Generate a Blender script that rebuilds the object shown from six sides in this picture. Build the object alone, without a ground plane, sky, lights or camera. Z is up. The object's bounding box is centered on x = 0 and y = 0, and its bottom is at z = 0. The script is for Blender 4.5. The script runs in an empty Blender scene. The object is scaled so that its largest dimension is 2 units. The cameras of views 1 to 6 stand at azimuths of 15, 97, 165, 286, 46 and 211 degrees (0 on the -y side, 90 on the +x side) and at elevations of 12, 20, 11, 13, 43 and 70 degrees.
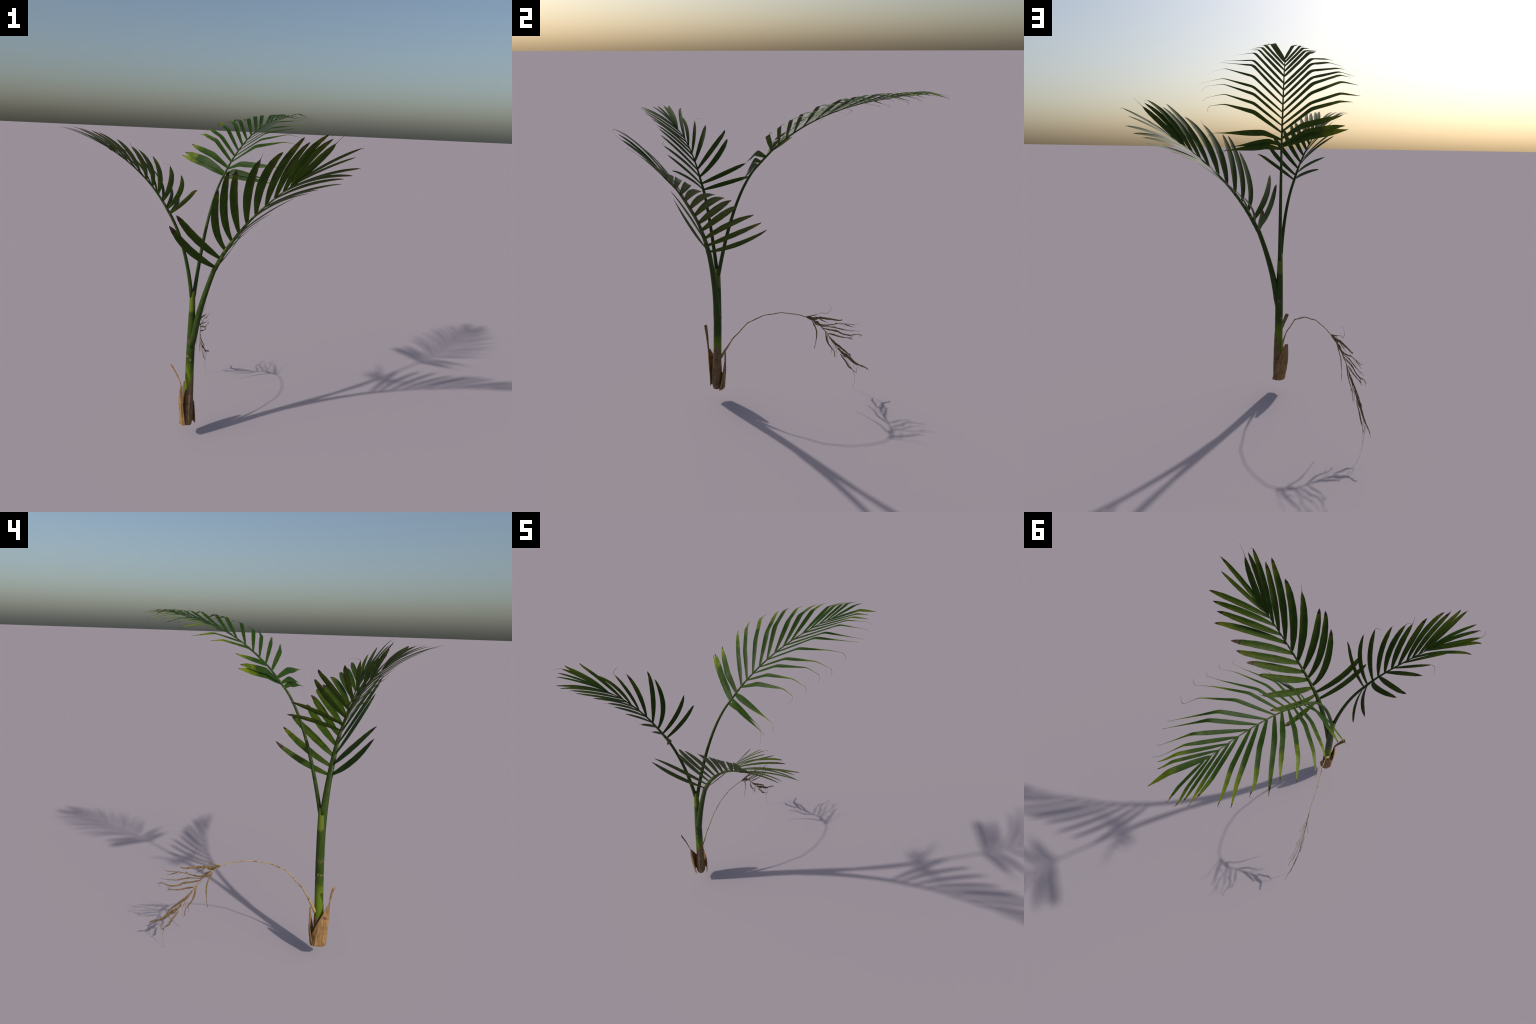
"""A young palm: slender green stem with brown leaf sheaths at the foot, three
feather fronds of folded leaflets, and one withered frond hanging on a dry stalk.

Every leaflet is described in the frame of the rachis at the place where it
grows: (position 0..1 along the rachis, greatest width in mm, 1 if the tip ends
in a dry thread, spine points in mm as forward / sideways / up)."""
import bpy, math, random
from mathutils import Vector, Matrix, noise

rng = random.Random(11)
MM = 0.001
ARCHING_RACHIS = [(-0.111, -0.144, 1.566), (-0.081, -0.026, 1.690), (-0.046, 0.110, 1.795), (-0.007, 0.259, 1.875), (0.035, 0.419, 1.932), (0.078, 0.585, 1.967)]
ARCHING_LEFT = [
    (0.020, 37, 1, [(21, 92, 2), (25, 325, -46), (16, 370, -55)]),
    (0.055, 33, 1, [(8, 71, 23), (9, 278, -28), (-87, 349, -83)]),
    (0.101, 40, 1, [(18, 100, 35), (47, 365, -4), (4, 424, -25)]),
    (0.162, 30, 1, [(98, 153, 53), (181, 306, 20), (186, 374, 1), (140, 396, 4)]),
    (0.224, 24, 1, [(117, 153, 48), (201, 303, 27), (216, 374, -10), (189, 417, -15)]),
    (0.287, 24, 1, [(134, 150, 46), (246, 297, 6), (262, 365, -21), (229, 407, -30)]),
    (0.348, 24, 1, [(143, 151, 44), (254, 294, -1), (282, 362, -46), (258, 411, -49)]),
    (0.421, 24, 1, [(172, 149, 41), (294, 277, -11), (340, 307, -60), (316, 366, -67)]),
    (0.499, 25, 1, [(219, 146, 30), (388, 274, -77), (400, 284, -91)]),
    (0.578, 25, 1, [(218, 140, 23), (364, 259, -73), (376, 271, -88)]),
    (0.652, 24, 1, [(259, 132, 10), (374, 199, -66), (385, 222, -84)]),
    (0.737, 23, 1, [(246, 112, 6), (337, 147, -40), (372, 181, -68)]),
    (0.815, 20, 0, [(226, 98, 7), (312, 134, -34)]),
    (0.880, 18, 0, [(211, 84, 13), (283, 105, -17)]),
    (0.939, 32, 0, [(201, 54, 7), (305, 78, -39)]),
]
ARCHING_RIGHT = [
    (0.044, 44, 0, [(54, -150, 29), (113, -362, 22)]),
    (0.058, 44, 0, [(61, -147, 39), (123, -346, 33)]),
    (0.114, 41, 0, [(50, -112, 49), (136, -327, 38)]),
    (0.172, 29, 0, [(127, -155, 45), (203, -299, 24), (224, -357, -3)]),
    (0.231, 27, 0, [(122, -146, 45), (217, -292, 24), (261, -385, -35)]),
    (0.289, 27, 0, [(153, -143, 41), (270, -283, 11), (325, -357, -60)]),
    (0.355, 28, 0, [(183, -145, 32), (308, -266, -19), (335, -310, -56)]),
    (0.426, 27, 0, [(171, -136, 36), (296, -257, -22), (345, -325, -88)]),
    (0.496, 28, 0, [(199, -128, 21), (311, -239, -41), (360, -268, -81)]),
    (0.573, 27, 0, [(211, -123, 15), (318, -191, -42), (385, -248, -103)]),
    (0.635, 25, 0, [(240, -118, 2), (334, -180, -52), (382, -206, -88)]),
    (0.731, 22, 0, [(257, -100, -9), (374, -123, -60)]),
    (0.795, 19, 0, [(228, -82, -3), (351, -121, -57)]),
    (0.869, 17, 0, [(212, -71, 4), (308, -93, -33)]),
    (0.928, 16, 0, [(200, -59, 4), (290, -88, -37)]),
    (0.981, 17, 0, [(180, -27, -10), (252, -43, -31)]),
]
LOW_RACHIS = [(-0.046, -0.414, 1.069), (0.026, -0.424, 1.195), (0.111, -0.437, 1.313), (0.208, -0.454, 1.421), (0.314, -0.476, 1.520), (0.427, -0.502, 1.608)]
LOW_RIGHT = [
    (0.023, 44, 0, [(38, 164, 148), (161, 266, 255)]),
    (0.111, 44, 0, [(54, 139, 170), (170, 266, 248)]),
    (0.196, 43, 0, [(73, 93, 122), (331, 200, 163)]),
    (0.289, 44, 0, [(99, 104, 125), (376, 224, 180)]),
    (0.381, 45, 0, [(151, 111, 131), (330, 205, 168)]),
    (0.483, 48, 1, [(176, 96, 132), (370, 186, 133), (413, 203, 141)]),
    (0.587, 48, 0, [(188, 95, 122), (401, 163, 99)]),
    (0.696, 43, 0, [(223, 101, 103), (455, 162, 91)]),
    (0.791, 38, 0, [(227, 72, 94), (378, 129, 82)]),
    (0.877, 38, 0, [(248, 62, 103), (410, 118, 76)]),
    (0.948, 34, 0, [(181, 53, 70), (354, 90, 57)]),
    (0.969, 40, 1, [(187, 10, 26), (332, 70, 33), (411, 84, 41)]),
]
LOW_LEFT = [
    (0.018, 38, 0, [(43, -189, 22), (142, -355, 78)]),
    (0.089, 40, 0, [(78, -190, 44), (211, -351, 13)]),
    (0.173, 44, 1, [(123, -172, 34), (244, -331, -14), (282, -321, -35)]),
    (0.271, 45, 0, [(131, -151, 23), (279, -268, -34)]),
    (0.360, 45, 0, [(151, -145, 1), (309, -270, -57)]),
    (0.460, 46, 0, [(160, -146, 31), (312, -276, -80)]),
    (0.561, 43, 0, [(169, -125, 6), (300, -259, -88)]),
    (0.669, 41, 0, [(180, -116, -21), (353, -258, -133)]),
    (0.758, 37, 0, [(169, -122, -2), (333, -209, -112)]),
    (0.848, 35, 0, [(182, -109, 4), (325, -193, -110)]),
    (0.931, 34, 0, [(181, -98, -18), (327, -176, -94)]),
    (0.971, 26, 0, [(175, -47, -5), (340, -65, -53)]),
    (0.980, 29, 0, [(212, -8, 2), (401, -21, -43)]),
]
LEANING_RACHIS = [(-0.290, -0.487, 1.377), (-0.329, -0.520, 1.463), (-0.375, -0.556, 1.544), (-0.427, -0.600, 1.617), (-0.482, -0.652, 1.682), (-0.538, -0.713, 1.737)]
LEANING_RIGHT = [
    (0.028, 27, 0, [(-9, 116, 112), (2, 255, 148)]),
    (0.107, 29, 0, [(10, 114, 110), (50, 257, 134)]),
    (0.195, 33, 0, [(56, 101, 104), (199, 225, 65)]),
    (0.296, 32, 0, [(99, 113, 68), (213, 235, 62)]),
    (0.404, 28, 0, [(121, 77, 50), (236, 148, 19)]),
    (0.518, 21, 1, [(112, 56, 26), (229, 103, 11), (240, 169, 20)]),
    (0.636, 21, 0, [(147, 50, 34), (258, 65, -25)]),
    (0.751, 23, 0, [(163, 37, 22), (308, 123, -40)]),
    (0.944, 26, 0, [(140, 49, 7), (274, 93, -33)]),
    (0.975, 27, 1, [(134, 41, 2), (263, 65, -38), (301, 38, -53)]),
]
LEANING_LEFT = [
    (0.020, 24, 0, [(44, -100, 116), (104, -232, 145)]),
    (0.087, 29, 1, [(61, -117, 116), (172, -218, 112), (182, -219, 107)]),
    (0.187, 31, 1, [(77, -103, 96), (184, -215, 97), (217, -196, 77)]),
    (0.282, 32, 0, [(96, -106, 78), (218, -195, 66)]),
    (0.388, 33, 1, [(96, -98, 68), (229, -177, 41), (261, -175, 24)]),
    (0.489, 33, 1, [(100, -84, 52), (213, -167, 37), (238, -201, 41)]),
    (0.586, 31, 0, [(121, -80, 36), (243, -171, 16)]),
    (0.698, 29, 0, [(133, -106, 32), (279, -168, -11)]),
    (0.770, 28, 0, [(135, -81, 23), (276, -147, -16)]),
    (0.853, 26, 0, [(144, -61, 27), (294, -129, -26)]),
    (0.919, 25, 0, [(148, -51, 17), (286, -109, -27)]),
    (0.953, 20, 0, [(146, -20, 14), (284, -15, -41)]),
    (0.980, 22, 0, [(144, 1, 7), (272, 23, -45)]),
]
CARD = [-0.346, -0.2558, -0.0665, 0.2723, -0.0391, 0.2444]
WITHERED = [
    (10.0, [(146, 551), (174, 555), (222, 571)]),
    (2.7, [(222, 571), (246, 580), (279, 577), (304, 605), (306, 624), (290, 648)]),
    (17.3, [(157, 547), (196, 534), (227, 540), (293, 532), (360, 521), (382, 526)]),
    (5.5, [(232, 533), (263, 514), (288, 498)]),
    (9.1, [(201, 515), (224, 493), (250, 484), (286, 483), (339, 492), (392, 495), (467, 491)]),
    (2.3, [(465, 491), (480, 497), (495, 512)]),
    (5.5, [(388, 496), (428, 479), (466, 467)]),
    (6.4, [(334, 494), (347, 502)]),
    (20.0, [(194, 519), (228, 490), (253, 468)]),
    (7.3, [(248, 472), (318, 468), (358, 458), (399, 446), (452, 442), (470, 442)]),
    (2.7, [(318, 468), (340, 464), (367, 457)]),
    (10.0, [(255, 460), (309, 444), (350, 436), (386, 416), (432, 406), (463, 411), (493, 417), (519, 406)]),
    (8.7, [(290, 417), (333, 406), (378, 391), (419, 385), (451, 381)]),
    (2.7, [(419, 387), (450, 393), (467, 406)]),
    (7.7, [(186, 515), (199, 485), (212, 453), (217, 404), (214, 367), (211, 340), (203, 302)]),
    (8.2, [(274, 433), (280, 387), (292, 344), (319, 302), (338, 270), (339, 233)]),
    (3.6, [(283, 420), (289, 371), (304, 323), (324, 291)]),
    (13.7, [(298, 393), (335, 345), (363, 321), (391, 296), (420, 268), (450, 254)]),
    (6.4, [(363, 321), (405, 288), (439, 253), (448, 237)]),
    (17.3, [(362, 303), (393, 266), (430, 239), (454, 216), (480, 192), (511, 178), (552, 163), (569, 151)]),
    (3.2, [(382, 255), (417, 230), (440, 216)]),
    (8.2, [(379, 255), (408, 214), (433, 173), (457, 148), (472, 133), (495, 119)]),
    (3.6, [(429, 168), (448, 150), (464, 138)]),
    (1.8, [(469, 131), (481, 87), (481, 41), (473, -3)]),
    (2.3, [(476, 191), (472, 165), (494, 140)]),
    (2.3, [(482, 192), (502, 162), (515, 137)]),
    (2.3, [(491, 161), (494, 135), (497, 109)]),
    (2.7, [(422, 212), (442, 179), (459, 151)]),
    (2.3, [(331, 326), (338, 281), (344, 238)]),
    (2.3, [(341, 324), (354, 276), (351, 233)]),
    (2.3, [(511, 178), (538, 175), (562, 156)]),
]
STALK = [(-0.209, -0.395, 0.305), (-0.203, -0.363, 0.358), (-0.211, -0.322, 0.425), (-0.236, -0.225, 0.537), (-0.268, -0.121, 0.583), (-0.302, -0.01, 0.592), (-0.327, 0.105, 0.572), (-0.339, 0.149, 0.55), (-0.357, 0.193, 0.517), (-0.371, 0.248, 0.471), (-0.385, 0.285, 0.42), (-0.391, 0.318, 0.363), (-0.407, 0.364, 0.29)]


# ------------------------------------------------------------------ curves
def catmull(points, u):
    """Catmull-Rom spline through the points, u in 0..1."""
    n = len(points)
    x = min(max(u, 0.0), 1.0) * (n - 1)
    i = min(int(x), n - 2)
    t = x - i
    p1, p2 = points[i], points[i + 1]
    p0 = points[i - 1] if i > 0 else p1 * 2 - p2
    p3 = points[i + 2] if i + 2 < n else p2 * 2 - p1
    return 0.5 * (p1 * 2 + (p2 - p0) * t + (p0 * 2 - p1 * 5 + p2 * 4 - p3) * t * t
                  + (p1 * 3 - p0 - p2 * 3 + p3) * t ** 3)


def lerp_table(table, x):
    for (a, va), (b, vb) in zip(table, table[1:]):
        if x <= b:
            return va + (vb - va) * max(0.0, (x - a)) / (b - a)
    return table[-1][1]


def resample(path, n):
    """n points evenly spaced along a polyline; also its length."""
    acc = [0.0]
    for a, b in zip(path, path[1:]):
        acc.append(acc[-1] + (b - a).length)
    out, j = [], 0
    for i in range(n):
        d = acc[-1] * i / (n - 1)
        while j < len(path) - 2 and acc[j + 1] < d:
            j += 1
        seg = acc[j + 1] - acc[j]
        out.append(path[j].lerp(path[j + 1], (d - acc[j]) / seg if seg > 1e-9 else 0.0))
    return out, acc[-1]


def frame_from(x_dir, hint):
    x = x_dir.normalized()
    y = hint.cross(x)
    if y.length < 1e-6:
        y = Vector((0, 1, 0)).cross(x)
    y.normalize()
    z = x.cross(y)
    return Matrix((x, y, z)).transposed()


# ------------------------------------------------------------------ objects
def mesh_object(name, verts, faces, material, parent, matrix=None, smooth=True):
    """Make a mesh object from world coordinates, stored in the local frame."""
    if matrix is None:
        matrix = Matrix.Identity(4)
    inv = matrix.inverted()
    me = bpy.data.meshes.new(name)
    me.from_pydata([inv @ v for v in verts], [], faces)
    me.update()
    if smooth:
        me.polygons.foreach_set("use_smooth", [True] * len(me.polygons))
    me.materials.append(material)
    ob = bpy.data.objects.new(name, me)
    bpy.context.scene.collection.objects.link(ob)
    ob.matrix_world = matrix
    if parent is not None:
        ob.parent = parent
        ob.matrix_parent_inverse = parent.matrix_world.inverted()
    bpy.context.view_layer.update()
    return ob


def tube(path, radii, sides=14, flat=1.0, normal=None, rough=0.0, seed=0.0):
    """Closed tube along a path; flat < 1 squeezes it along the given normal."""
    verts, faces = [], []
    n = len(path)
    side = None
    for i, p in enumerate(path):
        t = (path[min(i + 1, n - 1)] - path[max(i - 1, 0)]).normalized()
        if normal is not None:
            a = normal.cross(t).normalized()
        else:
            if side is None:
                side = Vector((0.3, 0.9, 0.1)).cross(t)
            a = (side - t * side.dot(t)).normalized()
            side = a
        b = t.cross(a)
        for k in range(sides):
            ang = 2 * math.pi * k / sides
            r = radii[i]
            if rough:
                r *= 1 + rough * noise.noise(Vector((i * 0.6 + seed, math.cos(ang), math.sin(ang))))
            verts.append(p + a * (math.cos(ang) * r) + b * (math.sin(ang) * r * flat))
    for i in range(n - 1):
        for k in range(sides):
            k2 = (k + 1) % sides
            faces.append((i * sides + k, i * sides + k2, (i + 1) * sides + k2, (i + 1) * sides + k))
    faces.append(tuple(range(sides))[::-1])
    faces.append(tuple((n - 1) * sides + k for k in range(sides)))
    return verts, faces


# ------------------------------------------------------------------ materials
class Nodes:
    def __init__(self, name):
        self.mat = bpy.data.materials.new(name)
        self.mat.use_nodes = True
        self.t = self.mat.node_tree
        self.t.nodes.clear()
        self.out = self.t.nodes.new("ShaderNodeOutputMaterial")

    def add(self, kind, inputs=None, **props):
        n = self.t.nodes.new(kind)
        for k, v in props.items():
            setattr(n, k, v)
        for k, v in (inputs or {}).items():
            sock = n.inputs[k]
            if isinstance(v, bpy.types.NodeSocket):
                self.t.links.new(v, sock)
            else:
                sock.default_value = v
        return n

    def ramp(self, fac, stops, interp="LINEAR"):
        n = self.add("ShaderNodeValToRGB", {"Fac": fac})
        n.color_ramp.interpolation = interp
        el = n.color_ramp.elements
        while len(el) < len(stops):
            el.new(0.5)
        for e, (pos, col) in zip(el, stops):
            e.position = pos
            e.color = (*col, 1) if len(col) == 3 else col
        return n.outputs["Color"]

    def math(self, op, a, b=0.5):
        return self.add("ShaderNodeMath", {0: a, 1: b}, operation=op).outputs[0]

    def smooth(self, x, lo, hi):
        return self.add("ShaderNodeMapRange", {"Value": x, "From Min": lo, "From Max": hi},
                        interpolation_type="SMOOTHSTEP").outputs["Result"]

    def mix(self, fac, a, b):
        n = self.add("ShaderNodeMix", data_type="RGBA")
        for s, v in ((0, fac), (6, a), (7, b)):
            if isinstance(v, bpy.types.NodeSocket):
                self.t.links.new(v, n.inputs[s])
            else:
                n.inputs[s].default_value = v if not isinstance(v, tuple) or len(v) == 4 else (*v, 1)
        return n.outputs[2]

    def noise(self, vec, scale, detail=3.0, rough=0.55):
        return self.add("ShaderNodeTexNoise", {"Vector": vec, "Scale": scale, "Detail": detail,
                                               "Roughness": rough}).outputs["Fac"]

    def mapping(self, vec, scale=(1, 1, 1), loc=None):
        ins = {"Vector": vec, "Scale": scale}
        if loc is not None:
            ins["Location"] = loc
        return self.add("ShaderNodeMapping", ins).outputs["Vector"]

    def finish(self, color, rough=0.5, bump=None, strength=0.2, distance=0.002, translucent=None, amount=0.0,
               spec=0.5):
        ins = {"Base Color": color, "Roughness": rough, "Specular IOR Level": spec}
        if bump is not None:
            ins["Normal"] = self.add("ShaderNodeBump", {"Height": bump, "Strength": strength,
                                                        "Distance": distance}).outputs["Normal"]
        shader = self.add("ShaderNodeBsdfPrincipled", ins).outputs[0]
        if translucent is not None:
            tr = self.add("ShaderNodeBsdfTranslucent", {"Color": translucent}).outputs[0]
            shader = self.add("ShaderNodeMixShader", {0: amount, 1: shader, 2: tr}).outputs[0]
        self.t.links.new(shader, self.out.inputs["Surface"])
        return self.mat


def leaflet_material(name, deep, fresh, yellow, dry, yellow_from, brown_from, brown_spread, midrib=0.0):
    """Green blade: streaked along its length, yellowing outward, dead brown tip.
    Generated X runs from the foot of the leaflet to its tip."""
    m = Nodes(name)
    tc = m.add("ShaderNodeTexCoord")
    gen, obj = tc.outputs["Generated"], tc.outputs["Object"]
    along = m.add("ShaderNodeSeparateXYZ", {"Vector": gen}).outputs[0]
    rnd = m.add("ShaderNodeObjectInfo").outputs["Random"]
    shift = m.add("ShaderNodeCombineXYZ", {0: m.math("MULTIPLY", rnd, 37.0), 1: m.math("MULTIPLY", rnd, 11.0)}).outputs[0]
    pos = m.add("ShaderNodeVectorMath", {0: obj, 1: shift}, operation="ADD").outputs[0]
    streak = m.noise(m.mapping(pos, (6, 260, 260)), 1.0, 3.0)
    blotch = m.noise(pos, 22.0, 4.0)
    fac = m.math("ADD", m.math("MULTIPLY", streak, 0.55), m.math("MULTIPLY", blotch, 0.45))
    green = m.ramp(fac, [(0.34, deep), (0.66, fresh)])
    # yellowing towards the tip, in blotches and at random per leaflet
    start = m.math("ADD", yellow_from, m.math("MULTIPLY", rnd, 0.25))
    ycoord = m.math("ADD", along, m.math("MULTIPLY", m.math("SUBTRACT", blotch, 0.5), 0.55))
    yel = m.smooth(m.math("SUBTRACT", ycoord, start), 0.0, 0.45)
    col = m.mix(m.math("MULTIPLY", yel, 0.9), green, yellow)
    if midrib:                      # olive band along the midrib, greener margins
        off = m.math("ABSOLUTE", m.add("ShaderNodeSeparateXYZ", {"Vector": obj}).outputs[2])
        band = m.math("SUBTRACT", 1.0, m.smooth(off, 0.001, 0.014))
        band = m.math("MULTIPLY", band, m.smooth(m.math("ADD", streak, m.math("MULTIPLY", along, 0.25)), 0.45, 0.72))
        col = m.mix(m.math("MULTIPLY", band, midrib), col, tuple(c * 0.75 for c in yellow))
    # dead tip with a dark rim
    start = m.math("SUBTRACT", brown_from, m.math("MULTIPLY", m.math("POWER", rnd, 2.0), brown_spread))
    bcoord = m.math("SUBTRACT", m.math("ADD", along, m.math("MULTIPLY", m.math("SUBTRACT", blotch, 0.5), 0.10)), start)
    rim = m.smooth(bcoord, -0.03, 0.0)
    dead = m.smooth(bcoord, 0.0, 0.03)
    deadcol = m.mix(dead, (0.016, 0.010, 0.007), m.ramp(m.noise(pos, 90.0), [(0.3, tuple(c * 0.55 for c in dry)), (0.7, dry)]))
    col = m.mix(rim, col, deadcol)
    # small brown flecks
    fleck = m.smooth(m.noise(pos, 70.0, 2.0), 0.70, 0.76)
    col = m.mix(m.math("MULTIPLY", fleck, 0.5), col, (0.05, 0.035, 0.012))
    return m.finish(col, 0.55, streak, 0.12, 0.001, translucent=m.mix(0.5, col, yellow), amount=0.05, spec=0.16)


def rachis_material(name, deep, fresh, pale, amount):
    m = Nodes(name)
    obj = m.add("ShaderNodeTexCoord").outputs["Object"]
    streak = m.noise(m.mapping(obj, (7, 220, 220)), 1.0, 3.0)
    blotch = m.noise(obj, 30.0, 4.0)
    col = m.ramp(m.math("ADD", m.math("MULTIPLY", streak, 0.5), m.math("MULTIPLY", blotch, 0.5)), [(0.35, deep), (0.62, fresh)])
    mott = m.smooth(m.noise(m.mapping(obj, (60, 50, 50)), 1.0, 3.0), 0.50, 0.68)
    run = m.add("ShaderNodeSeparateXYZ", {"Vector": m.add("ShaderNodeTexCoord").outputs["Generated"]}).outputs[0]
    mott = m.math("MULTIPLY", mott, m.smooth(run, 0.35, 0.5))      # mottled on the rachis, plain on the petiole
    col = m.mix(m.math("MULTIPLY", mott, amount), col, pale)
    return m.finish(col, 0.55, streak, 0.2, 0.001, spec=0.2)


def stem_material():
    """Green leaf-base tubes: yellow-green foot and top, grey bloom, brown scars."""
    m = Nodes("stem_green")
    obj = m.add("ShaderNodeTexCoord").outputs["Object"]
    x, y, z = m.add("ShaderNodeSeparateXYZ", {"Vector": obj}).outputs
    streak = m.noise(m.mapping(obj, (170, 170, 5)), 1.0, 3.0)
    blotch = m.noise(obj, 16.0, 4.0)
    col = m.ramp(m.math("ADD", m.math("MULTIPLY", streak, 0.45), m.math("MULTIPLY", blotch, 0.55)),
                 [(0.35, (0.018, 0.038, 0.003)), (0.65, (0.040, 0.078, 0.005))])
    wob = m.math("ADD", z, m.math("MULTIPLY", m.math("SUBTRACT", blotch, 0.5), 0.10))
    foot = m.math("SUBTRACT", 1.0, m.smooth(wob, 0.40, 0.50))
    col = m.mix(m.math("MULTIPLY", foot, 0.85), col, (0.115, 0.175, 0.006))
    top = m.smooth(wob, 0.775, 0.81)
    col = m.mix(m.math("MULTIPLY", top, 0.6), col, (0.15, 0.19, 0.018))
    # grey-green bloom in smears
    bloom = m.smooth(m.noise(m.mapping(obj, (30, 30, 6)), 1.0, 3.0), 0.55, 0.75)
    col = m.mix(m.math("MULTIPLY", bloom, 0.30), col, (0.085, 0.11, 0.07))
    # node scar and corky spots
    ring = m.math("SUBTRACT", 1.0, m.smooth(m.math("ABSOLUTE", m.math("SUBTRACT", wob, 0.617)), 0.004, 0.012))
    col = m.mix(m.math("MULTIPLY", ring, 0.65), col, (0.085, 0.065, 0.035))
    spots = [((-0.172, -0.436, 0.501), 0.0115), ((-0.160, -0.416, 0.616), 0.009), ((-0.207, -0.405, 0.528), 0.008),
             ((-0.175, -0.384, 0.616), 0.008), ((-0.195, -0.388, 0.501), 0.010), ((-0.192, -0.430, 0.523), 0.006),
             ((-0.205, -0.420, 0.525), 0.006)]
    for c, r in spots:
        d = m.add("ShaderNodeVectorMath", {0: obj, 1: c}, operation="DISTANCE").outputs["Value"]
        d = m.math("ADD", d, m.math("MULTIPLY", m.math("SUBTRACT", m.noise(obj, 90.0), 0.5), 0.012))
        s = m.math("SUBTRACT", 1.0, m.smooth(d, r * 0.75, r))
        col = m.mix(s, col, (0.17, 0.115, 0.055))
    return m.finish(col, 0.5, streak, 0.25, 0.0015, spec=0.2)


def dry_material(name, dark, light, stain, scale=(120, 120, 14), rough=0.75, moss=False, stain_from=0.60):
    m = Nodes(name)
    obj = m.add("ShaderNodeTexCoord").outputs["Object"]
    fibre = m.noise(m.mapping(obj, scale), 1.0, 4.0)
    blotch = m.noise(obj, 26.0, 5.0)
    col = m.ramp(m.math("ADD", m.math("MULTIPLY", fibre, 0.6), m.math("MULTIPLY", blotch, 0.4)), [(0.32, dark), (0.66, light)])
    st = m.smooth(m.noise(obj, 38.0, 3.0), stain_from, stain_from + 0.08)
    col = m.mix(m.math("MULTIPLY", st, 0.7), col, stain)
    if moss:                        # green tinge low on the husk
        z = m.add("ShaderNodeSeparateXYZ", {"Vector": obj}).outputs[2]
        g = m.math("MULTIPLY", m.smooth(m.noise(m.mapping(obj, (45, 45, 18)), 1.0, 2.0), 0.56, 0.66), m.math("SUBTRACT", 1.0, m.smooth(z, 0.14, 0.19)))
        col = m.mix(m.math("MULTIPLY", g, 0.7), col, (0.07, 0.09, 0.02))
    return m.finish(col, rough, fibre, 0.5, 0.002, spec=0.25)


# ------------------------------------------------------------------ leaflets
SLENDER_PROFILE = [(0, .40), (.08, .62), (.22, .90), (.36, 1), (.50, .95), (.64, .68), (.78, .36), (.90, .16), (1, .07)]
ARCH_PROFILE = [(0, .40), (.08, .62), (.22, .88), (.38, 1), (.55, 1), (.72, .90), (.85, .66), (.93, .36), (1, .10)]
BROAD_PROFILE = [(0, .34), (.08, .55), (.22, .82), (.42, 1), (.62, .98), (.8, .82), (.91, .58), (.97, .32), (1, .12)]


def spine(base, frame, spec, folded):
    """26 evenly spaced points from the foot of a leaflet to its tip, and the
    end of its dry thread if it has one."""
    _, width, thread, pts = spec
    world = [base + frame @ (Vector(p) * MM) for p in pts]
    end = world.pop() if thread else None
    if folded:                      # straight runs between folds, slightly rounded
        ctrl = [base] + world
        path = []
        for a, b in zip(ctrl, ctrl[1:]):
            path += [a.lerp(b, i / 12) for i in range(12)]
        path.append(ctrl[-1])
        path, _ = resample(path, 60)
        for _ in range(3):
            path = [path[0]] + [(path[i - 1] + path[i] * 2 + path[i + 1]) / 4 for i in range(1, len(path) - 1)] + [path[-1]]
    else:                           # one smooth arc
        m, tip = world[0], world[1]
        path = [base * (1 - t) ** 2 + m * (2 * t * (1 - t)) + tip * t * t for t in [i / 40 for i in range(41)]]
    path, length = resample(path, 26)
    return path, length, end


def row_normals(spines, tangents, side):
    """Blades of one row lie in one folded sheet: the sheet's normal along each
    spine follows from where the neighbouring spines run."""
    raw = []
    for k, (path, length, _) in enumerate(spines):
        lo, hi = spines[max(k - 1, 0)], spines[min(k + 1, len(spines) - 1)]
        line = []
        for i, p in enumerate(path):
            d = (path[min(i + 1, 25)] - path[max(i - 1, 0)]).normalized()
            s = i / 25 * length
            q = [sp[0][min(25, round(s / sp[1] * 25))] for sp in (lo, hi)]
            along = q[1] - q[0]
            w = min(1.0, i / 6)     # near the rachis the sheet holds the rachis itself
            along = along.normalized() * w + tangents[k] * (1 - w) if along.length > 1e-6 else tangents[k]
            n = d.cross(along - d * along.dot(d))
            n = n.normalized() if n.length > 1e-6 else Vector((0, 0, 1))
            line.append(n * side)
        raw.append(line)
    out = []
    for k in range(len(raw)):
        line = []
        for i in range(26):
            n = raw[k][i] * 2
            for kk in (k - 1, k + 1):
                for ii in (i - 1, i, i + 1):
                    if 0 <= kk < len(raw) and 0 <= ii < 26:
                        n += raw[kk][ii] * (0.4 if raw[kk][ii].dot(raw[k][i]) > 0 else 0.0)
            line.append(n.normalized())
        out.append(line)
    return out


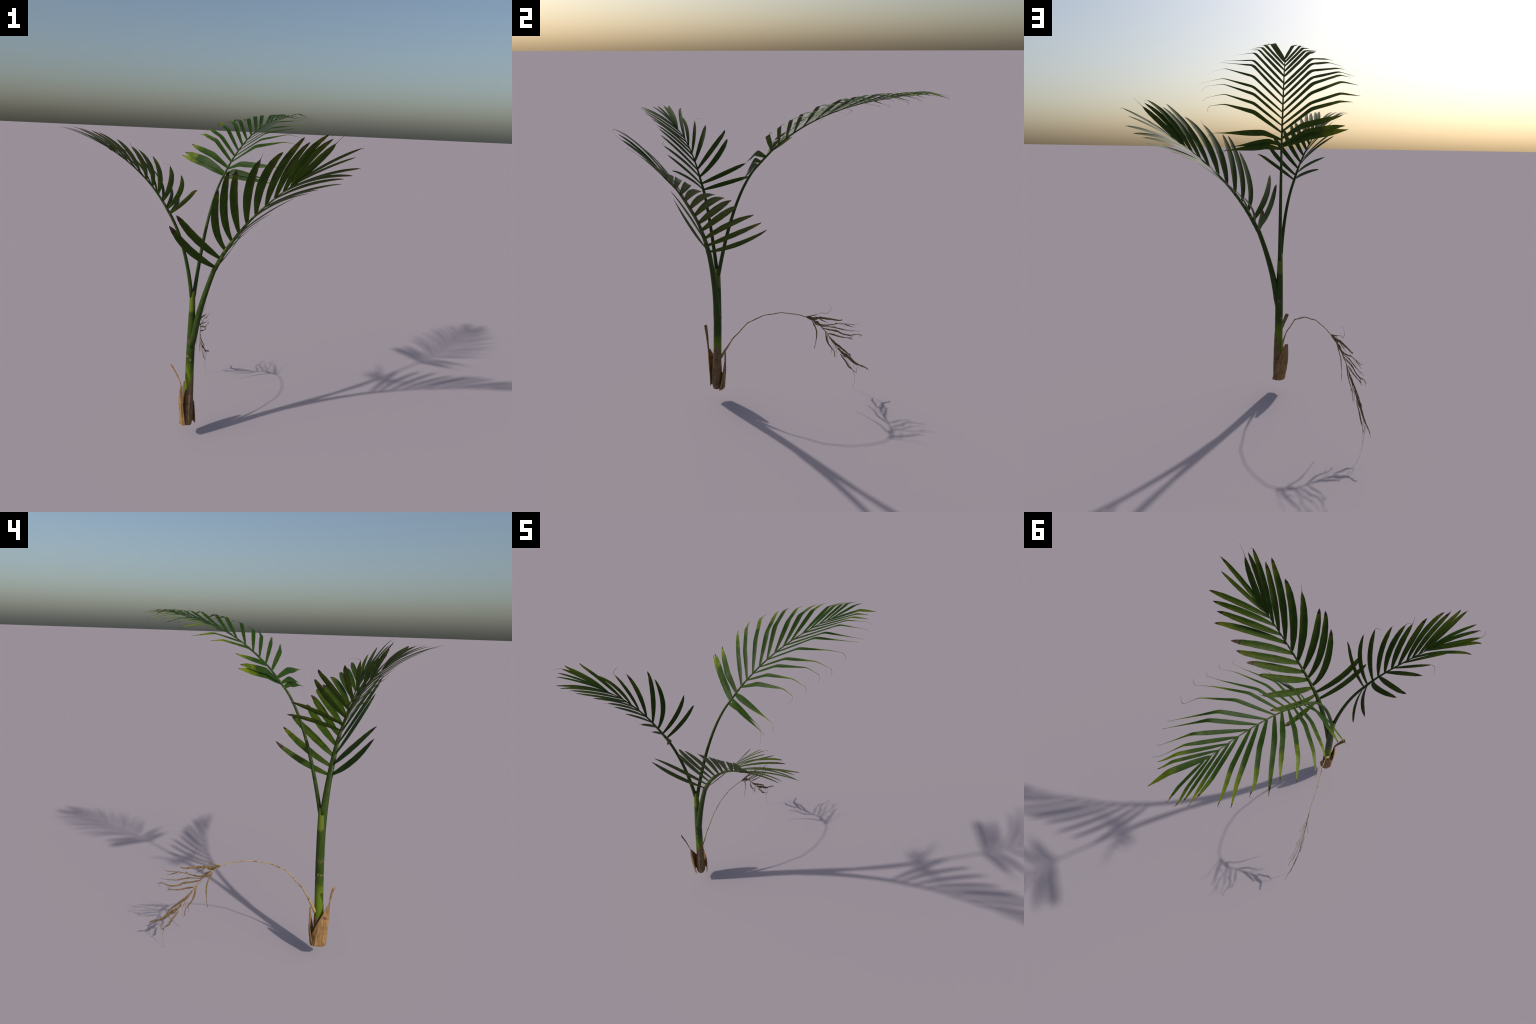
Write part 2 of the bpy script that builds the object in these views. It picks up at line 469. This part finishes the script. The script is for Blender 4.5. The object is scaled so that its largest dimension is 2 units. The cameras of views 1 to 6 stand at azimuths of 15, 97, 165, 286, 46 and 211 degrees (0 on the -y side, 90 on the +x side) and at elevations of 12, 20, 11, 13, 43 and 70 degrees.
def leaflet(name, parent, spec, line, normals, tangent, folded, material):
    """One blade: width across its spine within the sheet of its row, with a
    shallow trough along the midrib."""
    _, width, thread, _ = spec
    path, length, end = line
    path = list(path)
    profile = BROAD_PROFILE if not folded else SLENDER_PROFILE if thread else ARCH_PROFILE
    seed = rng.random() * 50
    w = [lerp_table(profile, i / 25) * width * MM * 0.5 * (1 + 0.07 * noise.noise(Vector((i * 0.35, seed, 0)))) for i in range(26)]
    base, tip = path[0], path[25]
    if not thread and rng.random() < 0.45:      # many tips end in a short curled shred
        d = (path[25] - path[23]).normalized()
        turn = normals[25].cross(d) * rng.choice((-1, 1))
        reach = rng.uniform(0.010, 0.026)
        end = tip + d * reach * rng.uniform(0.1, 0.7) + turn * reach * rng.uniform(0.3, 0.8) - Vector((0, 0, reach * 0.3))
        thread = 1
    if thread:                      # dry thread, bending away from the blade
        d = (path[25] - path[23]).normalized()
        bend = tip + d * (end - tip).length * 0.45
        for i in range(1, 10):
            t = i / 9
            path.append(tip * (1 - t) ** 2 + bend * (2 * t * (1 - t)) + end * t * t)
            w.append(max(0.0013 * (1 - 0.6 * t), w[25] * (1 - t) ** 3))
    else:
        w[-1] = min(w[-1], 0.0016)
    verts, faces = [], []
    cols = (-1.0, -0.5, 0.0, 0.5, 1.0)
    hook = 0.0 if thread else rng.choice((-1, 1)) * rng.uniform(0.001, 0.008)
    for i, p in enumerate(path):
        d = (path[min(i + 1, len(path) - 1)] - path[max(i - 1, 0)]).normalized()
        up = normals[min(i, 25)]
        up = (up - d * up.dot(d)).normalized()
        across = up.cross(d)
        if 21 < i < 26:             # the tip hooks to one side
            p = p + across * (hook * ((i - 21) / 4) ** 2)
        for c in cols:
            ragged = 1.0
            if abs(c) == 1.0 and 18 < i < 25:
                ragged = 1 + 0.14 * noise.noise(Vector((i * 1.7, seed + c * 9, 4)))
            verts.append(p + across * (c * w[i] * ragged) + up * ((abs(c) ** 1.5 - 0.4) * 0.10 * w[i]))
    k = len(cols)
    for i in range(len(path) - 1):
        for j in range(k - 1):
            faces.append((i * k + j, i * k + j + 1, (i + 1) * k + j + 1, (i + 1) * k + j))
    mat = frame_from(tip - base, tangent).to_4x4()
    mat.translation = base
    return mesh_object(name, verts, faces, material, parent, mat)


def frond(root, rachis, rows, petiole, petiole_r, rachis_r, folded, blade, stalk_mat, scars=None):
    """A frond: petiole and rachis as one tapering stalk, leaflets as children."""
    rachis = [Vector(p) for p in rachis]
    a, c, b = Vector(petiole[0]), Vector(petiole[1]), rachis[0]
    path = [a * (1 - t) ** 2 + c * (2 * t * (1 - t)) + b * t * t for t in [i / 24 for i in range(24)]]
    if len(petiole) > 2:            # clasping foot, hidden in the stem below
        path[0] = Vector(petiole[2])
    radii = [lerp_table(petiole_r, i / 24) for i in range(24)]
    n = 60
    for i in range(n + 1):
        u = i / n
        path.append(catmull(rachis, u))
        r = lerp_table(rachis_r, u)
        if scars:                   # swollen joints where the leaflets grow
            near = min(abs(u - s[0]) for row in rows for s in row)
            r *= 1 + 0.10 * math.exp(-(near / 0.012) ** 2)
        radii.append(r)
    mat = frame_from(rachis[-1] - a, Vector((0, 0, 1))).to_4x4()
    mat.translation = a
    v, f = tube(path, radii, 14)
    stalk = mesh_object("frond", v, f, stalk_mat, root, mat)
    def frame_at(u):
        t = (catmull(rachis, min(u + .003, 1)) - catmull(rachis, max(u - .003, 0))).normalized()
        e = t.cross(Vector((0, 0, 1))).normalized()
        return Matrix((t, e, e.cross(t))).transposed()

    for row in rows:
        side = 1.0 if sum(spec[3][-1][1] for spec in row) > 0 else -1.0
        frames = [frame_at(spec[0]) for spec in row]
        spines = [spine(catmull(rachis, spec[0]), fr, spec, folded) for spec, fr in zip(row, frames)]
        tangents = [fr.col[0].copy() for fr in frames]
        for spec, line, normals, t in zip(row, spines, row_normals(spines, tangents, side), tangents):
            leaflet("leaflet", stalk, spec, line, normals, t, folded, blade)
    if scars:
        verts, faces = [], []
        for row in rows:
            for spec in row:
                u = spec[0]
                if u > 0.62:
                    continue
                p = catmull(rachis, u - 0.012 if u > 0.02 else u)
                t = (catmull(rachis, min(u + .003, 1)) - catmull(rachis, max(u - .003, 0))).normalized()
                r = lerp_table(rachis_r, u) * 1.04
                vv, ff = tube([p - t * 0.0012, p + t * 0.0012], [r, r], 14)
                o = len(verts)
                verts += vv
                faces += [tuple(i + o for i in q) for q in ff]
        ob = mesh_object("leaf_scar", verts, faces, scars, stalk)
        ob["kind"] = "stuff"
    return stalk


# ------------------------------------------------------------------ sheaths
def sheath(name, root, sections, thickness, material, seed):
    """Stiff dry slab lofted through cross-sections (height, [(x, y), ...])."""
    na, nz = 16, 24
    def across(pts, u):
        x = u * (len(pts) - 1)
        i = min(int(x), len(pts) - 2)
        return Vector((*pts[i], 0)).lerp(Vector((*pts[i + 1], 0)), x - i)
    verts, faces = [], []
    mid = Vector((-0.187, -0.422, 0))
    for shell in (0, 1):
        for i in range(na + 1):
            u = i / na
            line = [across(pts, u) + Vector((0, 0, z)) for z, pts in sections]
            for j in range(nz + 1):
                v = j / nz * (len(line) - 1)
                k = min(int(v), len(line) - 2)
                p = line[k].lerp(line[k + 1], v - k)
                out = Vector((p.x, p.y, 0)) - mid
                dist = out.length
                out.normalize()
                grain = 0.0016 * noise.noise(Vector((p.x * 30, p.y * 30, p.z * 16 + seed))) + \
                    0.0008 * noise.noise(Vector((p.x * 190, p.y * 190, p.z * 9 + seed)))
                verts.append(p + out * (grain - shell * thickness))
    k = nz + 1
    o = (na + 1) * k
    for i in range(na):
        for j in range(nz):
            q = (i * k + j, (i + 1) * k + j, (i + 1) * k + j + 1, i * k + j + 1)
            faces.append(q)
            faces.append(tuple(o + x for x in q[::-1]))
    rim = [i * k for i in range(na + 1)] + [na * k + j for j in range(1, nz + 1)] + \
          [i * k + nz for i in range(na - 1, -1, -1)] + [j for j in range(nz - 1, 0, -1)]
    for a, b in zip(rim, rim[1:] + rim[:1]):
        faces.append((b, a, o + a, o + b))
    ob = mesh_object(name, verts, faces, material, root)
    ob.data.set_sharp_from_angle(angle=math.radians(35))
    return ob


def sheath_cup(name, root, centre, bottom, top, radius, thickness, material, seed):
    """Closed sheath around the stem foot with a slanting rim; bottom and top
    heights as tables over the turn (0..1, starting at the -x side)."""
    na, nz = 48, 22
    verts, faces = [], []
    for shell in (0, 1):
        for i in range(na):
            u = i / na
            ang = math.pi * 2 * u - math.pi
            z0, z1 = lerp_table(bottom, u), lerp_table(top, u)
            facet = 1 / math.cos((ang + 9.42) % (math.pi / 4) - math.pi / 8)
            for j in range(nz + 1):
                v = j / nz
                z = z0 + (z1 - z0) * v
                r = (lerp_table(radius, v) - shell * thickness) * (1 + (facet - 1) * 0.8 * (1 - v))
                r += 0.0014 * noise.noise(Vector((ang * 1.6, z * 14, seed))) + 0.0006 * noise.noise(Vector((ang * 9, z * 8, seed + 5)))
                cx, cy = centre(z)
                verts.append(Vector((cx + math.cos(ang) * r, cy + math.sin(ang) * r, z)))
    k = nz + 1
    o = na * k
    for i in range(na):
        i2 = (i + 1) % na
        for j in range(nz):
            q = (i * k + j, i2 * k + j, i2 * k + j + 1, i * k + j + 1)
            faces.append(q)
            faces.append(tuple(o + x for x in q[::-1]))
        faces.append((i2 * k, i * k, o + i * k, o + i2 * k))
        faces.append((i * k + nz, i2 * k + nz, o + i2 * k + nz, o + i * k + nz))
    ob = mesh_object(name, verts, faces, material, root)
    ob.data.set_sharp_from_angle(angle=math.radians(35))
    return ob


def strap(points, widths, thickness, normal_hint, seed):
    """Stiff dry strip with rounded section."""
    pts = [Vector(p) for p in points]
    path = [catmull(pts, i / 24) for i in range(25)]
    rad = [lerp_table(widths, i / 24) * 0.5 for i in range(25)]
    verts, faces = tube(path, rad, 8, thickness, normal_hint, 0.15, seed)
    return verts, faces


# ------------------------------------------------------------------ build
def build():
    root = bpy.data.objects.new("palm_plant", None)
    bpy.context.scene.collection.objects.link(root)
    root.location = (-0.188, -0.428, 0.07)
    root["label"] = "young palm with three green fronds and one withered frond"
    root["category"] = "palm plant"
    bpy.context.view_layer.update()

    fresh_blade = leaflet_material("fresh_leaflet", (0.0085, 0.028, 0.001), (0.024, 0.061, 0.002), (0.130, 0.175, 0.005),
                                   (0.22, 0.12, 0.045), 0.43, 0.99, 0.08)
    old_blade = leaflet_material("ageing_leaflet", (0.012, 0.034, 0.001), (0.036, 0.078, 0.002), (0.130, 0.130, 0.005),
                                 (0.075, 0.045, 0.025), 0.66, 0.965, 0.10, midrib=0.42)
    stalk_green = rachis_material("frond_stalk", (0.014, 0.033, 0.003), (0.034, 0.066, 0.006), (0.15, 0.16, 0.045), 0.75)
    stalk_knotty = rachis_material("knotty_stalk", (0.016, 0.036, 0.003), (0.034, 0.066, 0.006), (0.14, 0.15, 0.035), 0.7)
    scar = dry_material("scar_brown", (0.02, 0.014, 0.008), (0.06, 0.045, 0.02), (0.02, 0.014, 0.008))
    husk = dry_material("sheath_husk", (0.080, 0.046, 0.021), (0.25, 0.152, 0.072), (0.045, 0.026, 0.014), moss=True)
    husk_pale = dry_material("sheath_flap_husk", (0.13, 0.070, 0.027), (0.40, 0.232, 0.092), (0.060, 0.034, 0.017), moss=True)
    dry = dry_material("withered_tan", (0.065, 0.042, 0.018), (0.29, 0.190, 0.085), (0.022, 0.015, 0.009), (40, 40, 40))
    dry_stalk = dry_material("dry_stalk_straw", (0.24, 0.16, 0.075), (0.46, 0.33, 0.16), (0.035, 0.027, 0.018), (40, 40, 40), stain_from=0.54)

    # stem -----------------------------------------------------------------
    axis = [Vector(p) for p in [(-0.188, -0.427, 0.082), (-0.187, -0.419, 0.25), (-0.185, -0.411, 0.45),
                                (-0.183, -0.405, 0.617), (-0.183, -0.399, 0.77), (-0.183, -0.395, 0.925)]]
    girth = [(0.0, .026), (0.30, .0258), (0.50, .0252), (0.63, .0248), (0.66, .0238), (0.82, .0200), (0.845, .0192), (0.97, .0160), (1, .0120)]
    path = [catmull(axis, i / 60) for i in range(61)]
    zs = [(p.z - 0.078) / (0.925 - 0.078) for p in path]
    v, f = tube(path, [lerp_table(girth, s) for s in zs], 28, rough=0.02)
    mesh_object("stem", v, f, stem_material(), root)

    def centre(z):
        q = (z - 0.078) / (0.925 - 0.078)
        return -0.188 + 0.005 * min(q * 1.6, 1), -0.427 + 0.034 * q

    # brown sheaths at the foot ---------------------------------------------
    sheath_cup("leaf_sheath", root, centre, [(0, .085), (.25, .081), (.5, .078), (.75, .081), (1, .085)],
               [(0, .262), (.12, .268), (.30, .325), (.42, .385), (.5, .405), (.58, .395), (.72, .335), (.88, .275), (1, .262)],
               [(0, .0255), (.09, .0305), (.5, .0300), (1, .0262)], .0025, husk, 1.0)
    # slab on the shaded side, cut flat below, its outer corner drawn out into a strap
    sheath("leaf_sheath", root, [
        (.086, [(-.212, -.380), (-.237, -.412), (-.226, -.458), (-.200, -.474), (-.184, -.472)]),
        (.160, [(-.219, -.390), (-.236, -.418), (-.229, -.460), (-.207, -.478), (-.192, -.474)]),
        (.240, [(-.237, -.424), (-.238, -.440), (-.231, -.470), (-.211, -.485), (-.199, -.478)]),
        (.300, [(-.229, -.452), (-.229, -.462), (-.224, -.477), (-.212, -.484), (-.203, -.478)]),
        (.348, [(-.216, -.472), (-.216, -.476), (-.213, -.481), (-.209, -.483), (-.205, -.479)])], .003, husk_pale, 7.0)
    # slab on the far side, slanting up to a blunt corner
    sheath("leaf_sheath", root, [
        (.080, [(-.228, -.400), (-.215, -.382), (-.190, -.374), (-.163, -.381), (-.144, -.404)]),
        (.150, [(-.238, -.386), (-.222, -.372), (-.198, -.368), (-.172, -.372), (-.154, -.388)]),
        (.205, [(-.242, -.378), (-.226, -.369), (-.205, -.366), (-.183, -.370), (-.164, -.378)]),
        (.270, [(-.242, -.374), (-.232, -.369), (-.220, -.367), (-.207, -.368), (-.196, -.372)]),
        (.328, [(-.239, -.373), (-.235, -.370), (-.231, -.369), (-.227, -.370), (-.222, -.373)])], .003, husk_pale, 13.0)
    v, f = strap([(-0.208, -0.479, 0.325), (-0.211, -0.480, 0.352), (-0.221, -0.485, 0.387), (-0.238, -0.492, 0.430), (-0.269, -0.507, 0.492)],
                 [(0, .014), (.3, .014), (.5, .016), (.75, .020), (.94, .026), (1, .023)], 0.16, Vector((0.5, 0.8, 0.4)), 3.0)
    mesh_object("sheath_strap", v, f, husk_pale, root)

    # fronds ----------------------------------------------------------------
    frond(root, ARCHING_RACHIS, (ARCHING_LEFT, ARCHING_RIGHT), ((-0.178, -0.390, 0.885), (-0.150, -0.285, 1.397)),
          [(0, .0122), (.08, .0116), (.4, .0096), (.8, .0073), (1, .0066)],
          [(0, .0066), (.3, .0048), (.6, .0034), (.85, .0024), (1, .0014)], True, fresh_blade, stalk_green)
    frond(root, LOW_RACHIS, (LOW_RIGHT, LOW_LEFT), ((-0.171, -0.408, 0.615), (-0.139, -0.399, 0.828), (-0.181, -0.409, 0.575)),
          [(0, .0222), (.04, .0218), (.15, .0205), (.45, .0178), (.8, .0148), (1, .0140)],
          [(0, .0140), (.15, .0115), (.4, .0076), (.7, .0046), (1, .0022)], False, old_blade, stalk_knotty, scar)
    frond(root, LEANING_RACHIS, (LEANING_RIGHT, LEANING_LEFT), ((-0.187, -0.400, 0.885), (-0.212, -0.433, 1.207)),
          [(0, .0125), (.08, .0118), (.4, .0100), (.8, .0085), (1, .0082)],
          [(0, .0082), (.3, .0056), (.6, .0040), (.85, .0028), (1, .0015)], False, old_blade, stalk_green)

    # withered frond --------------------------------------------------------
    def card(y, z):
        k = CARD
        return k[0] + k[1] * y + k[2] * z + k[3] * y * y + k[4] * y * z + k[5] * z * z

    pts = [Vector(p) for p in STALK]
    pts[0] = Vector((-0.206, -0.402, 0.290))
    path, _ = resample(pts, 97)     # dry stalk: straight runs with sharp kinks
    path = [p + Vector((noise.noise(p * 30), noise.noise(p * 31 + Vector((9, 0, 0))), noise.noise(p * 29 + Vector((0, 7, 0))))) * 0.0018 for p in path]
    radii = [lerp_table([(0, .0105), (.06, .0085), (.13, .0042), (.5, .0031), (.75, .0031), (1, .0022)], i / 96) for i in range(97)]
    v, f = tube(path, radii, 8, 0.65, Vector((1, 0.25, 0)), 0.25, 2.0)
    mat = Matrix.Translation(pts[0])
    dead = mesh_object("withered_frond", v, f, dry_stalk, root, mat)
    shreds = []
    for n, (width, yz) in enumerate(WITHERED):
        line = [Vector((card(y * MM, z * MM), y * MM, max(z * MM, 0.001))) for y, z in yz]
        count = 8 * len(line)
        path = [catmull(line, i / count) for i in range(count + 1)]
        w = width * MM * (1.2 if width > 3 else 1.0)
        fine = w < 0.003
        path = [p + Vector((noise.noise(p * 22 + Vector((n, 0, 0))) * 0.002, noise.noise(p * 55) * 0.0012, noise.noise(p * 57 + Vector((3, 0, 0))) * 0.0012))
                for p in path]
        rad = []
        for i in range(count + 1):
            t = i / count
            r = w * 0.5 * lerp_table([(0, .5), (.2, 1), (.45, .88), (.7, .5), (.86, .30), (.94, .42), (1, .15)], t)
            if not fine:
                r *= 1 + 0.40 * noise.noise(Vector((i * 0.33, n * 7.3, 0)))
            rad.append(max(r, 0.0006))
        normal = Vector((1.0, 0.25, 0.0))
        v, f = tube(path, rad, 8, 1.0 if fine else 0.15, normal, 0.3, n * 3.0)
        mat = Matrix.Translation(path[0])
        mesh_object("withered_leaflet", v, f, dry, dead, mat)
        if width > 7:               # torn shreds near the end of the broad blades
            for _ in range(3):
                a = path[int(count * rng.uniform(0.55, 0.95))]
                d = (path[-1] - path[-4]).normalized()
                fall = Vector((0, rng.uniform(-0.3, 0.5), rng.uniform(-1.0, 0.1)))
                reach = rng.uniform(0.015, 0.035)
                shred = [a + d * (reach * t) + fall * (reach * t * t) for t in (0, .25, .5, .75, 1)]
                shreds.append(tube(shred, [.0011, .0011, .0009, .0008, .0005], 5))
    verts, faces = [], []
    for v, f in shreds:
        o = len(verts)
        verts += v
        faces += [tuple(i + o for i in q) for q in f]
    mesh_object("shred", verts, faces, dry, dead)["kind"] = "stuff"


build()
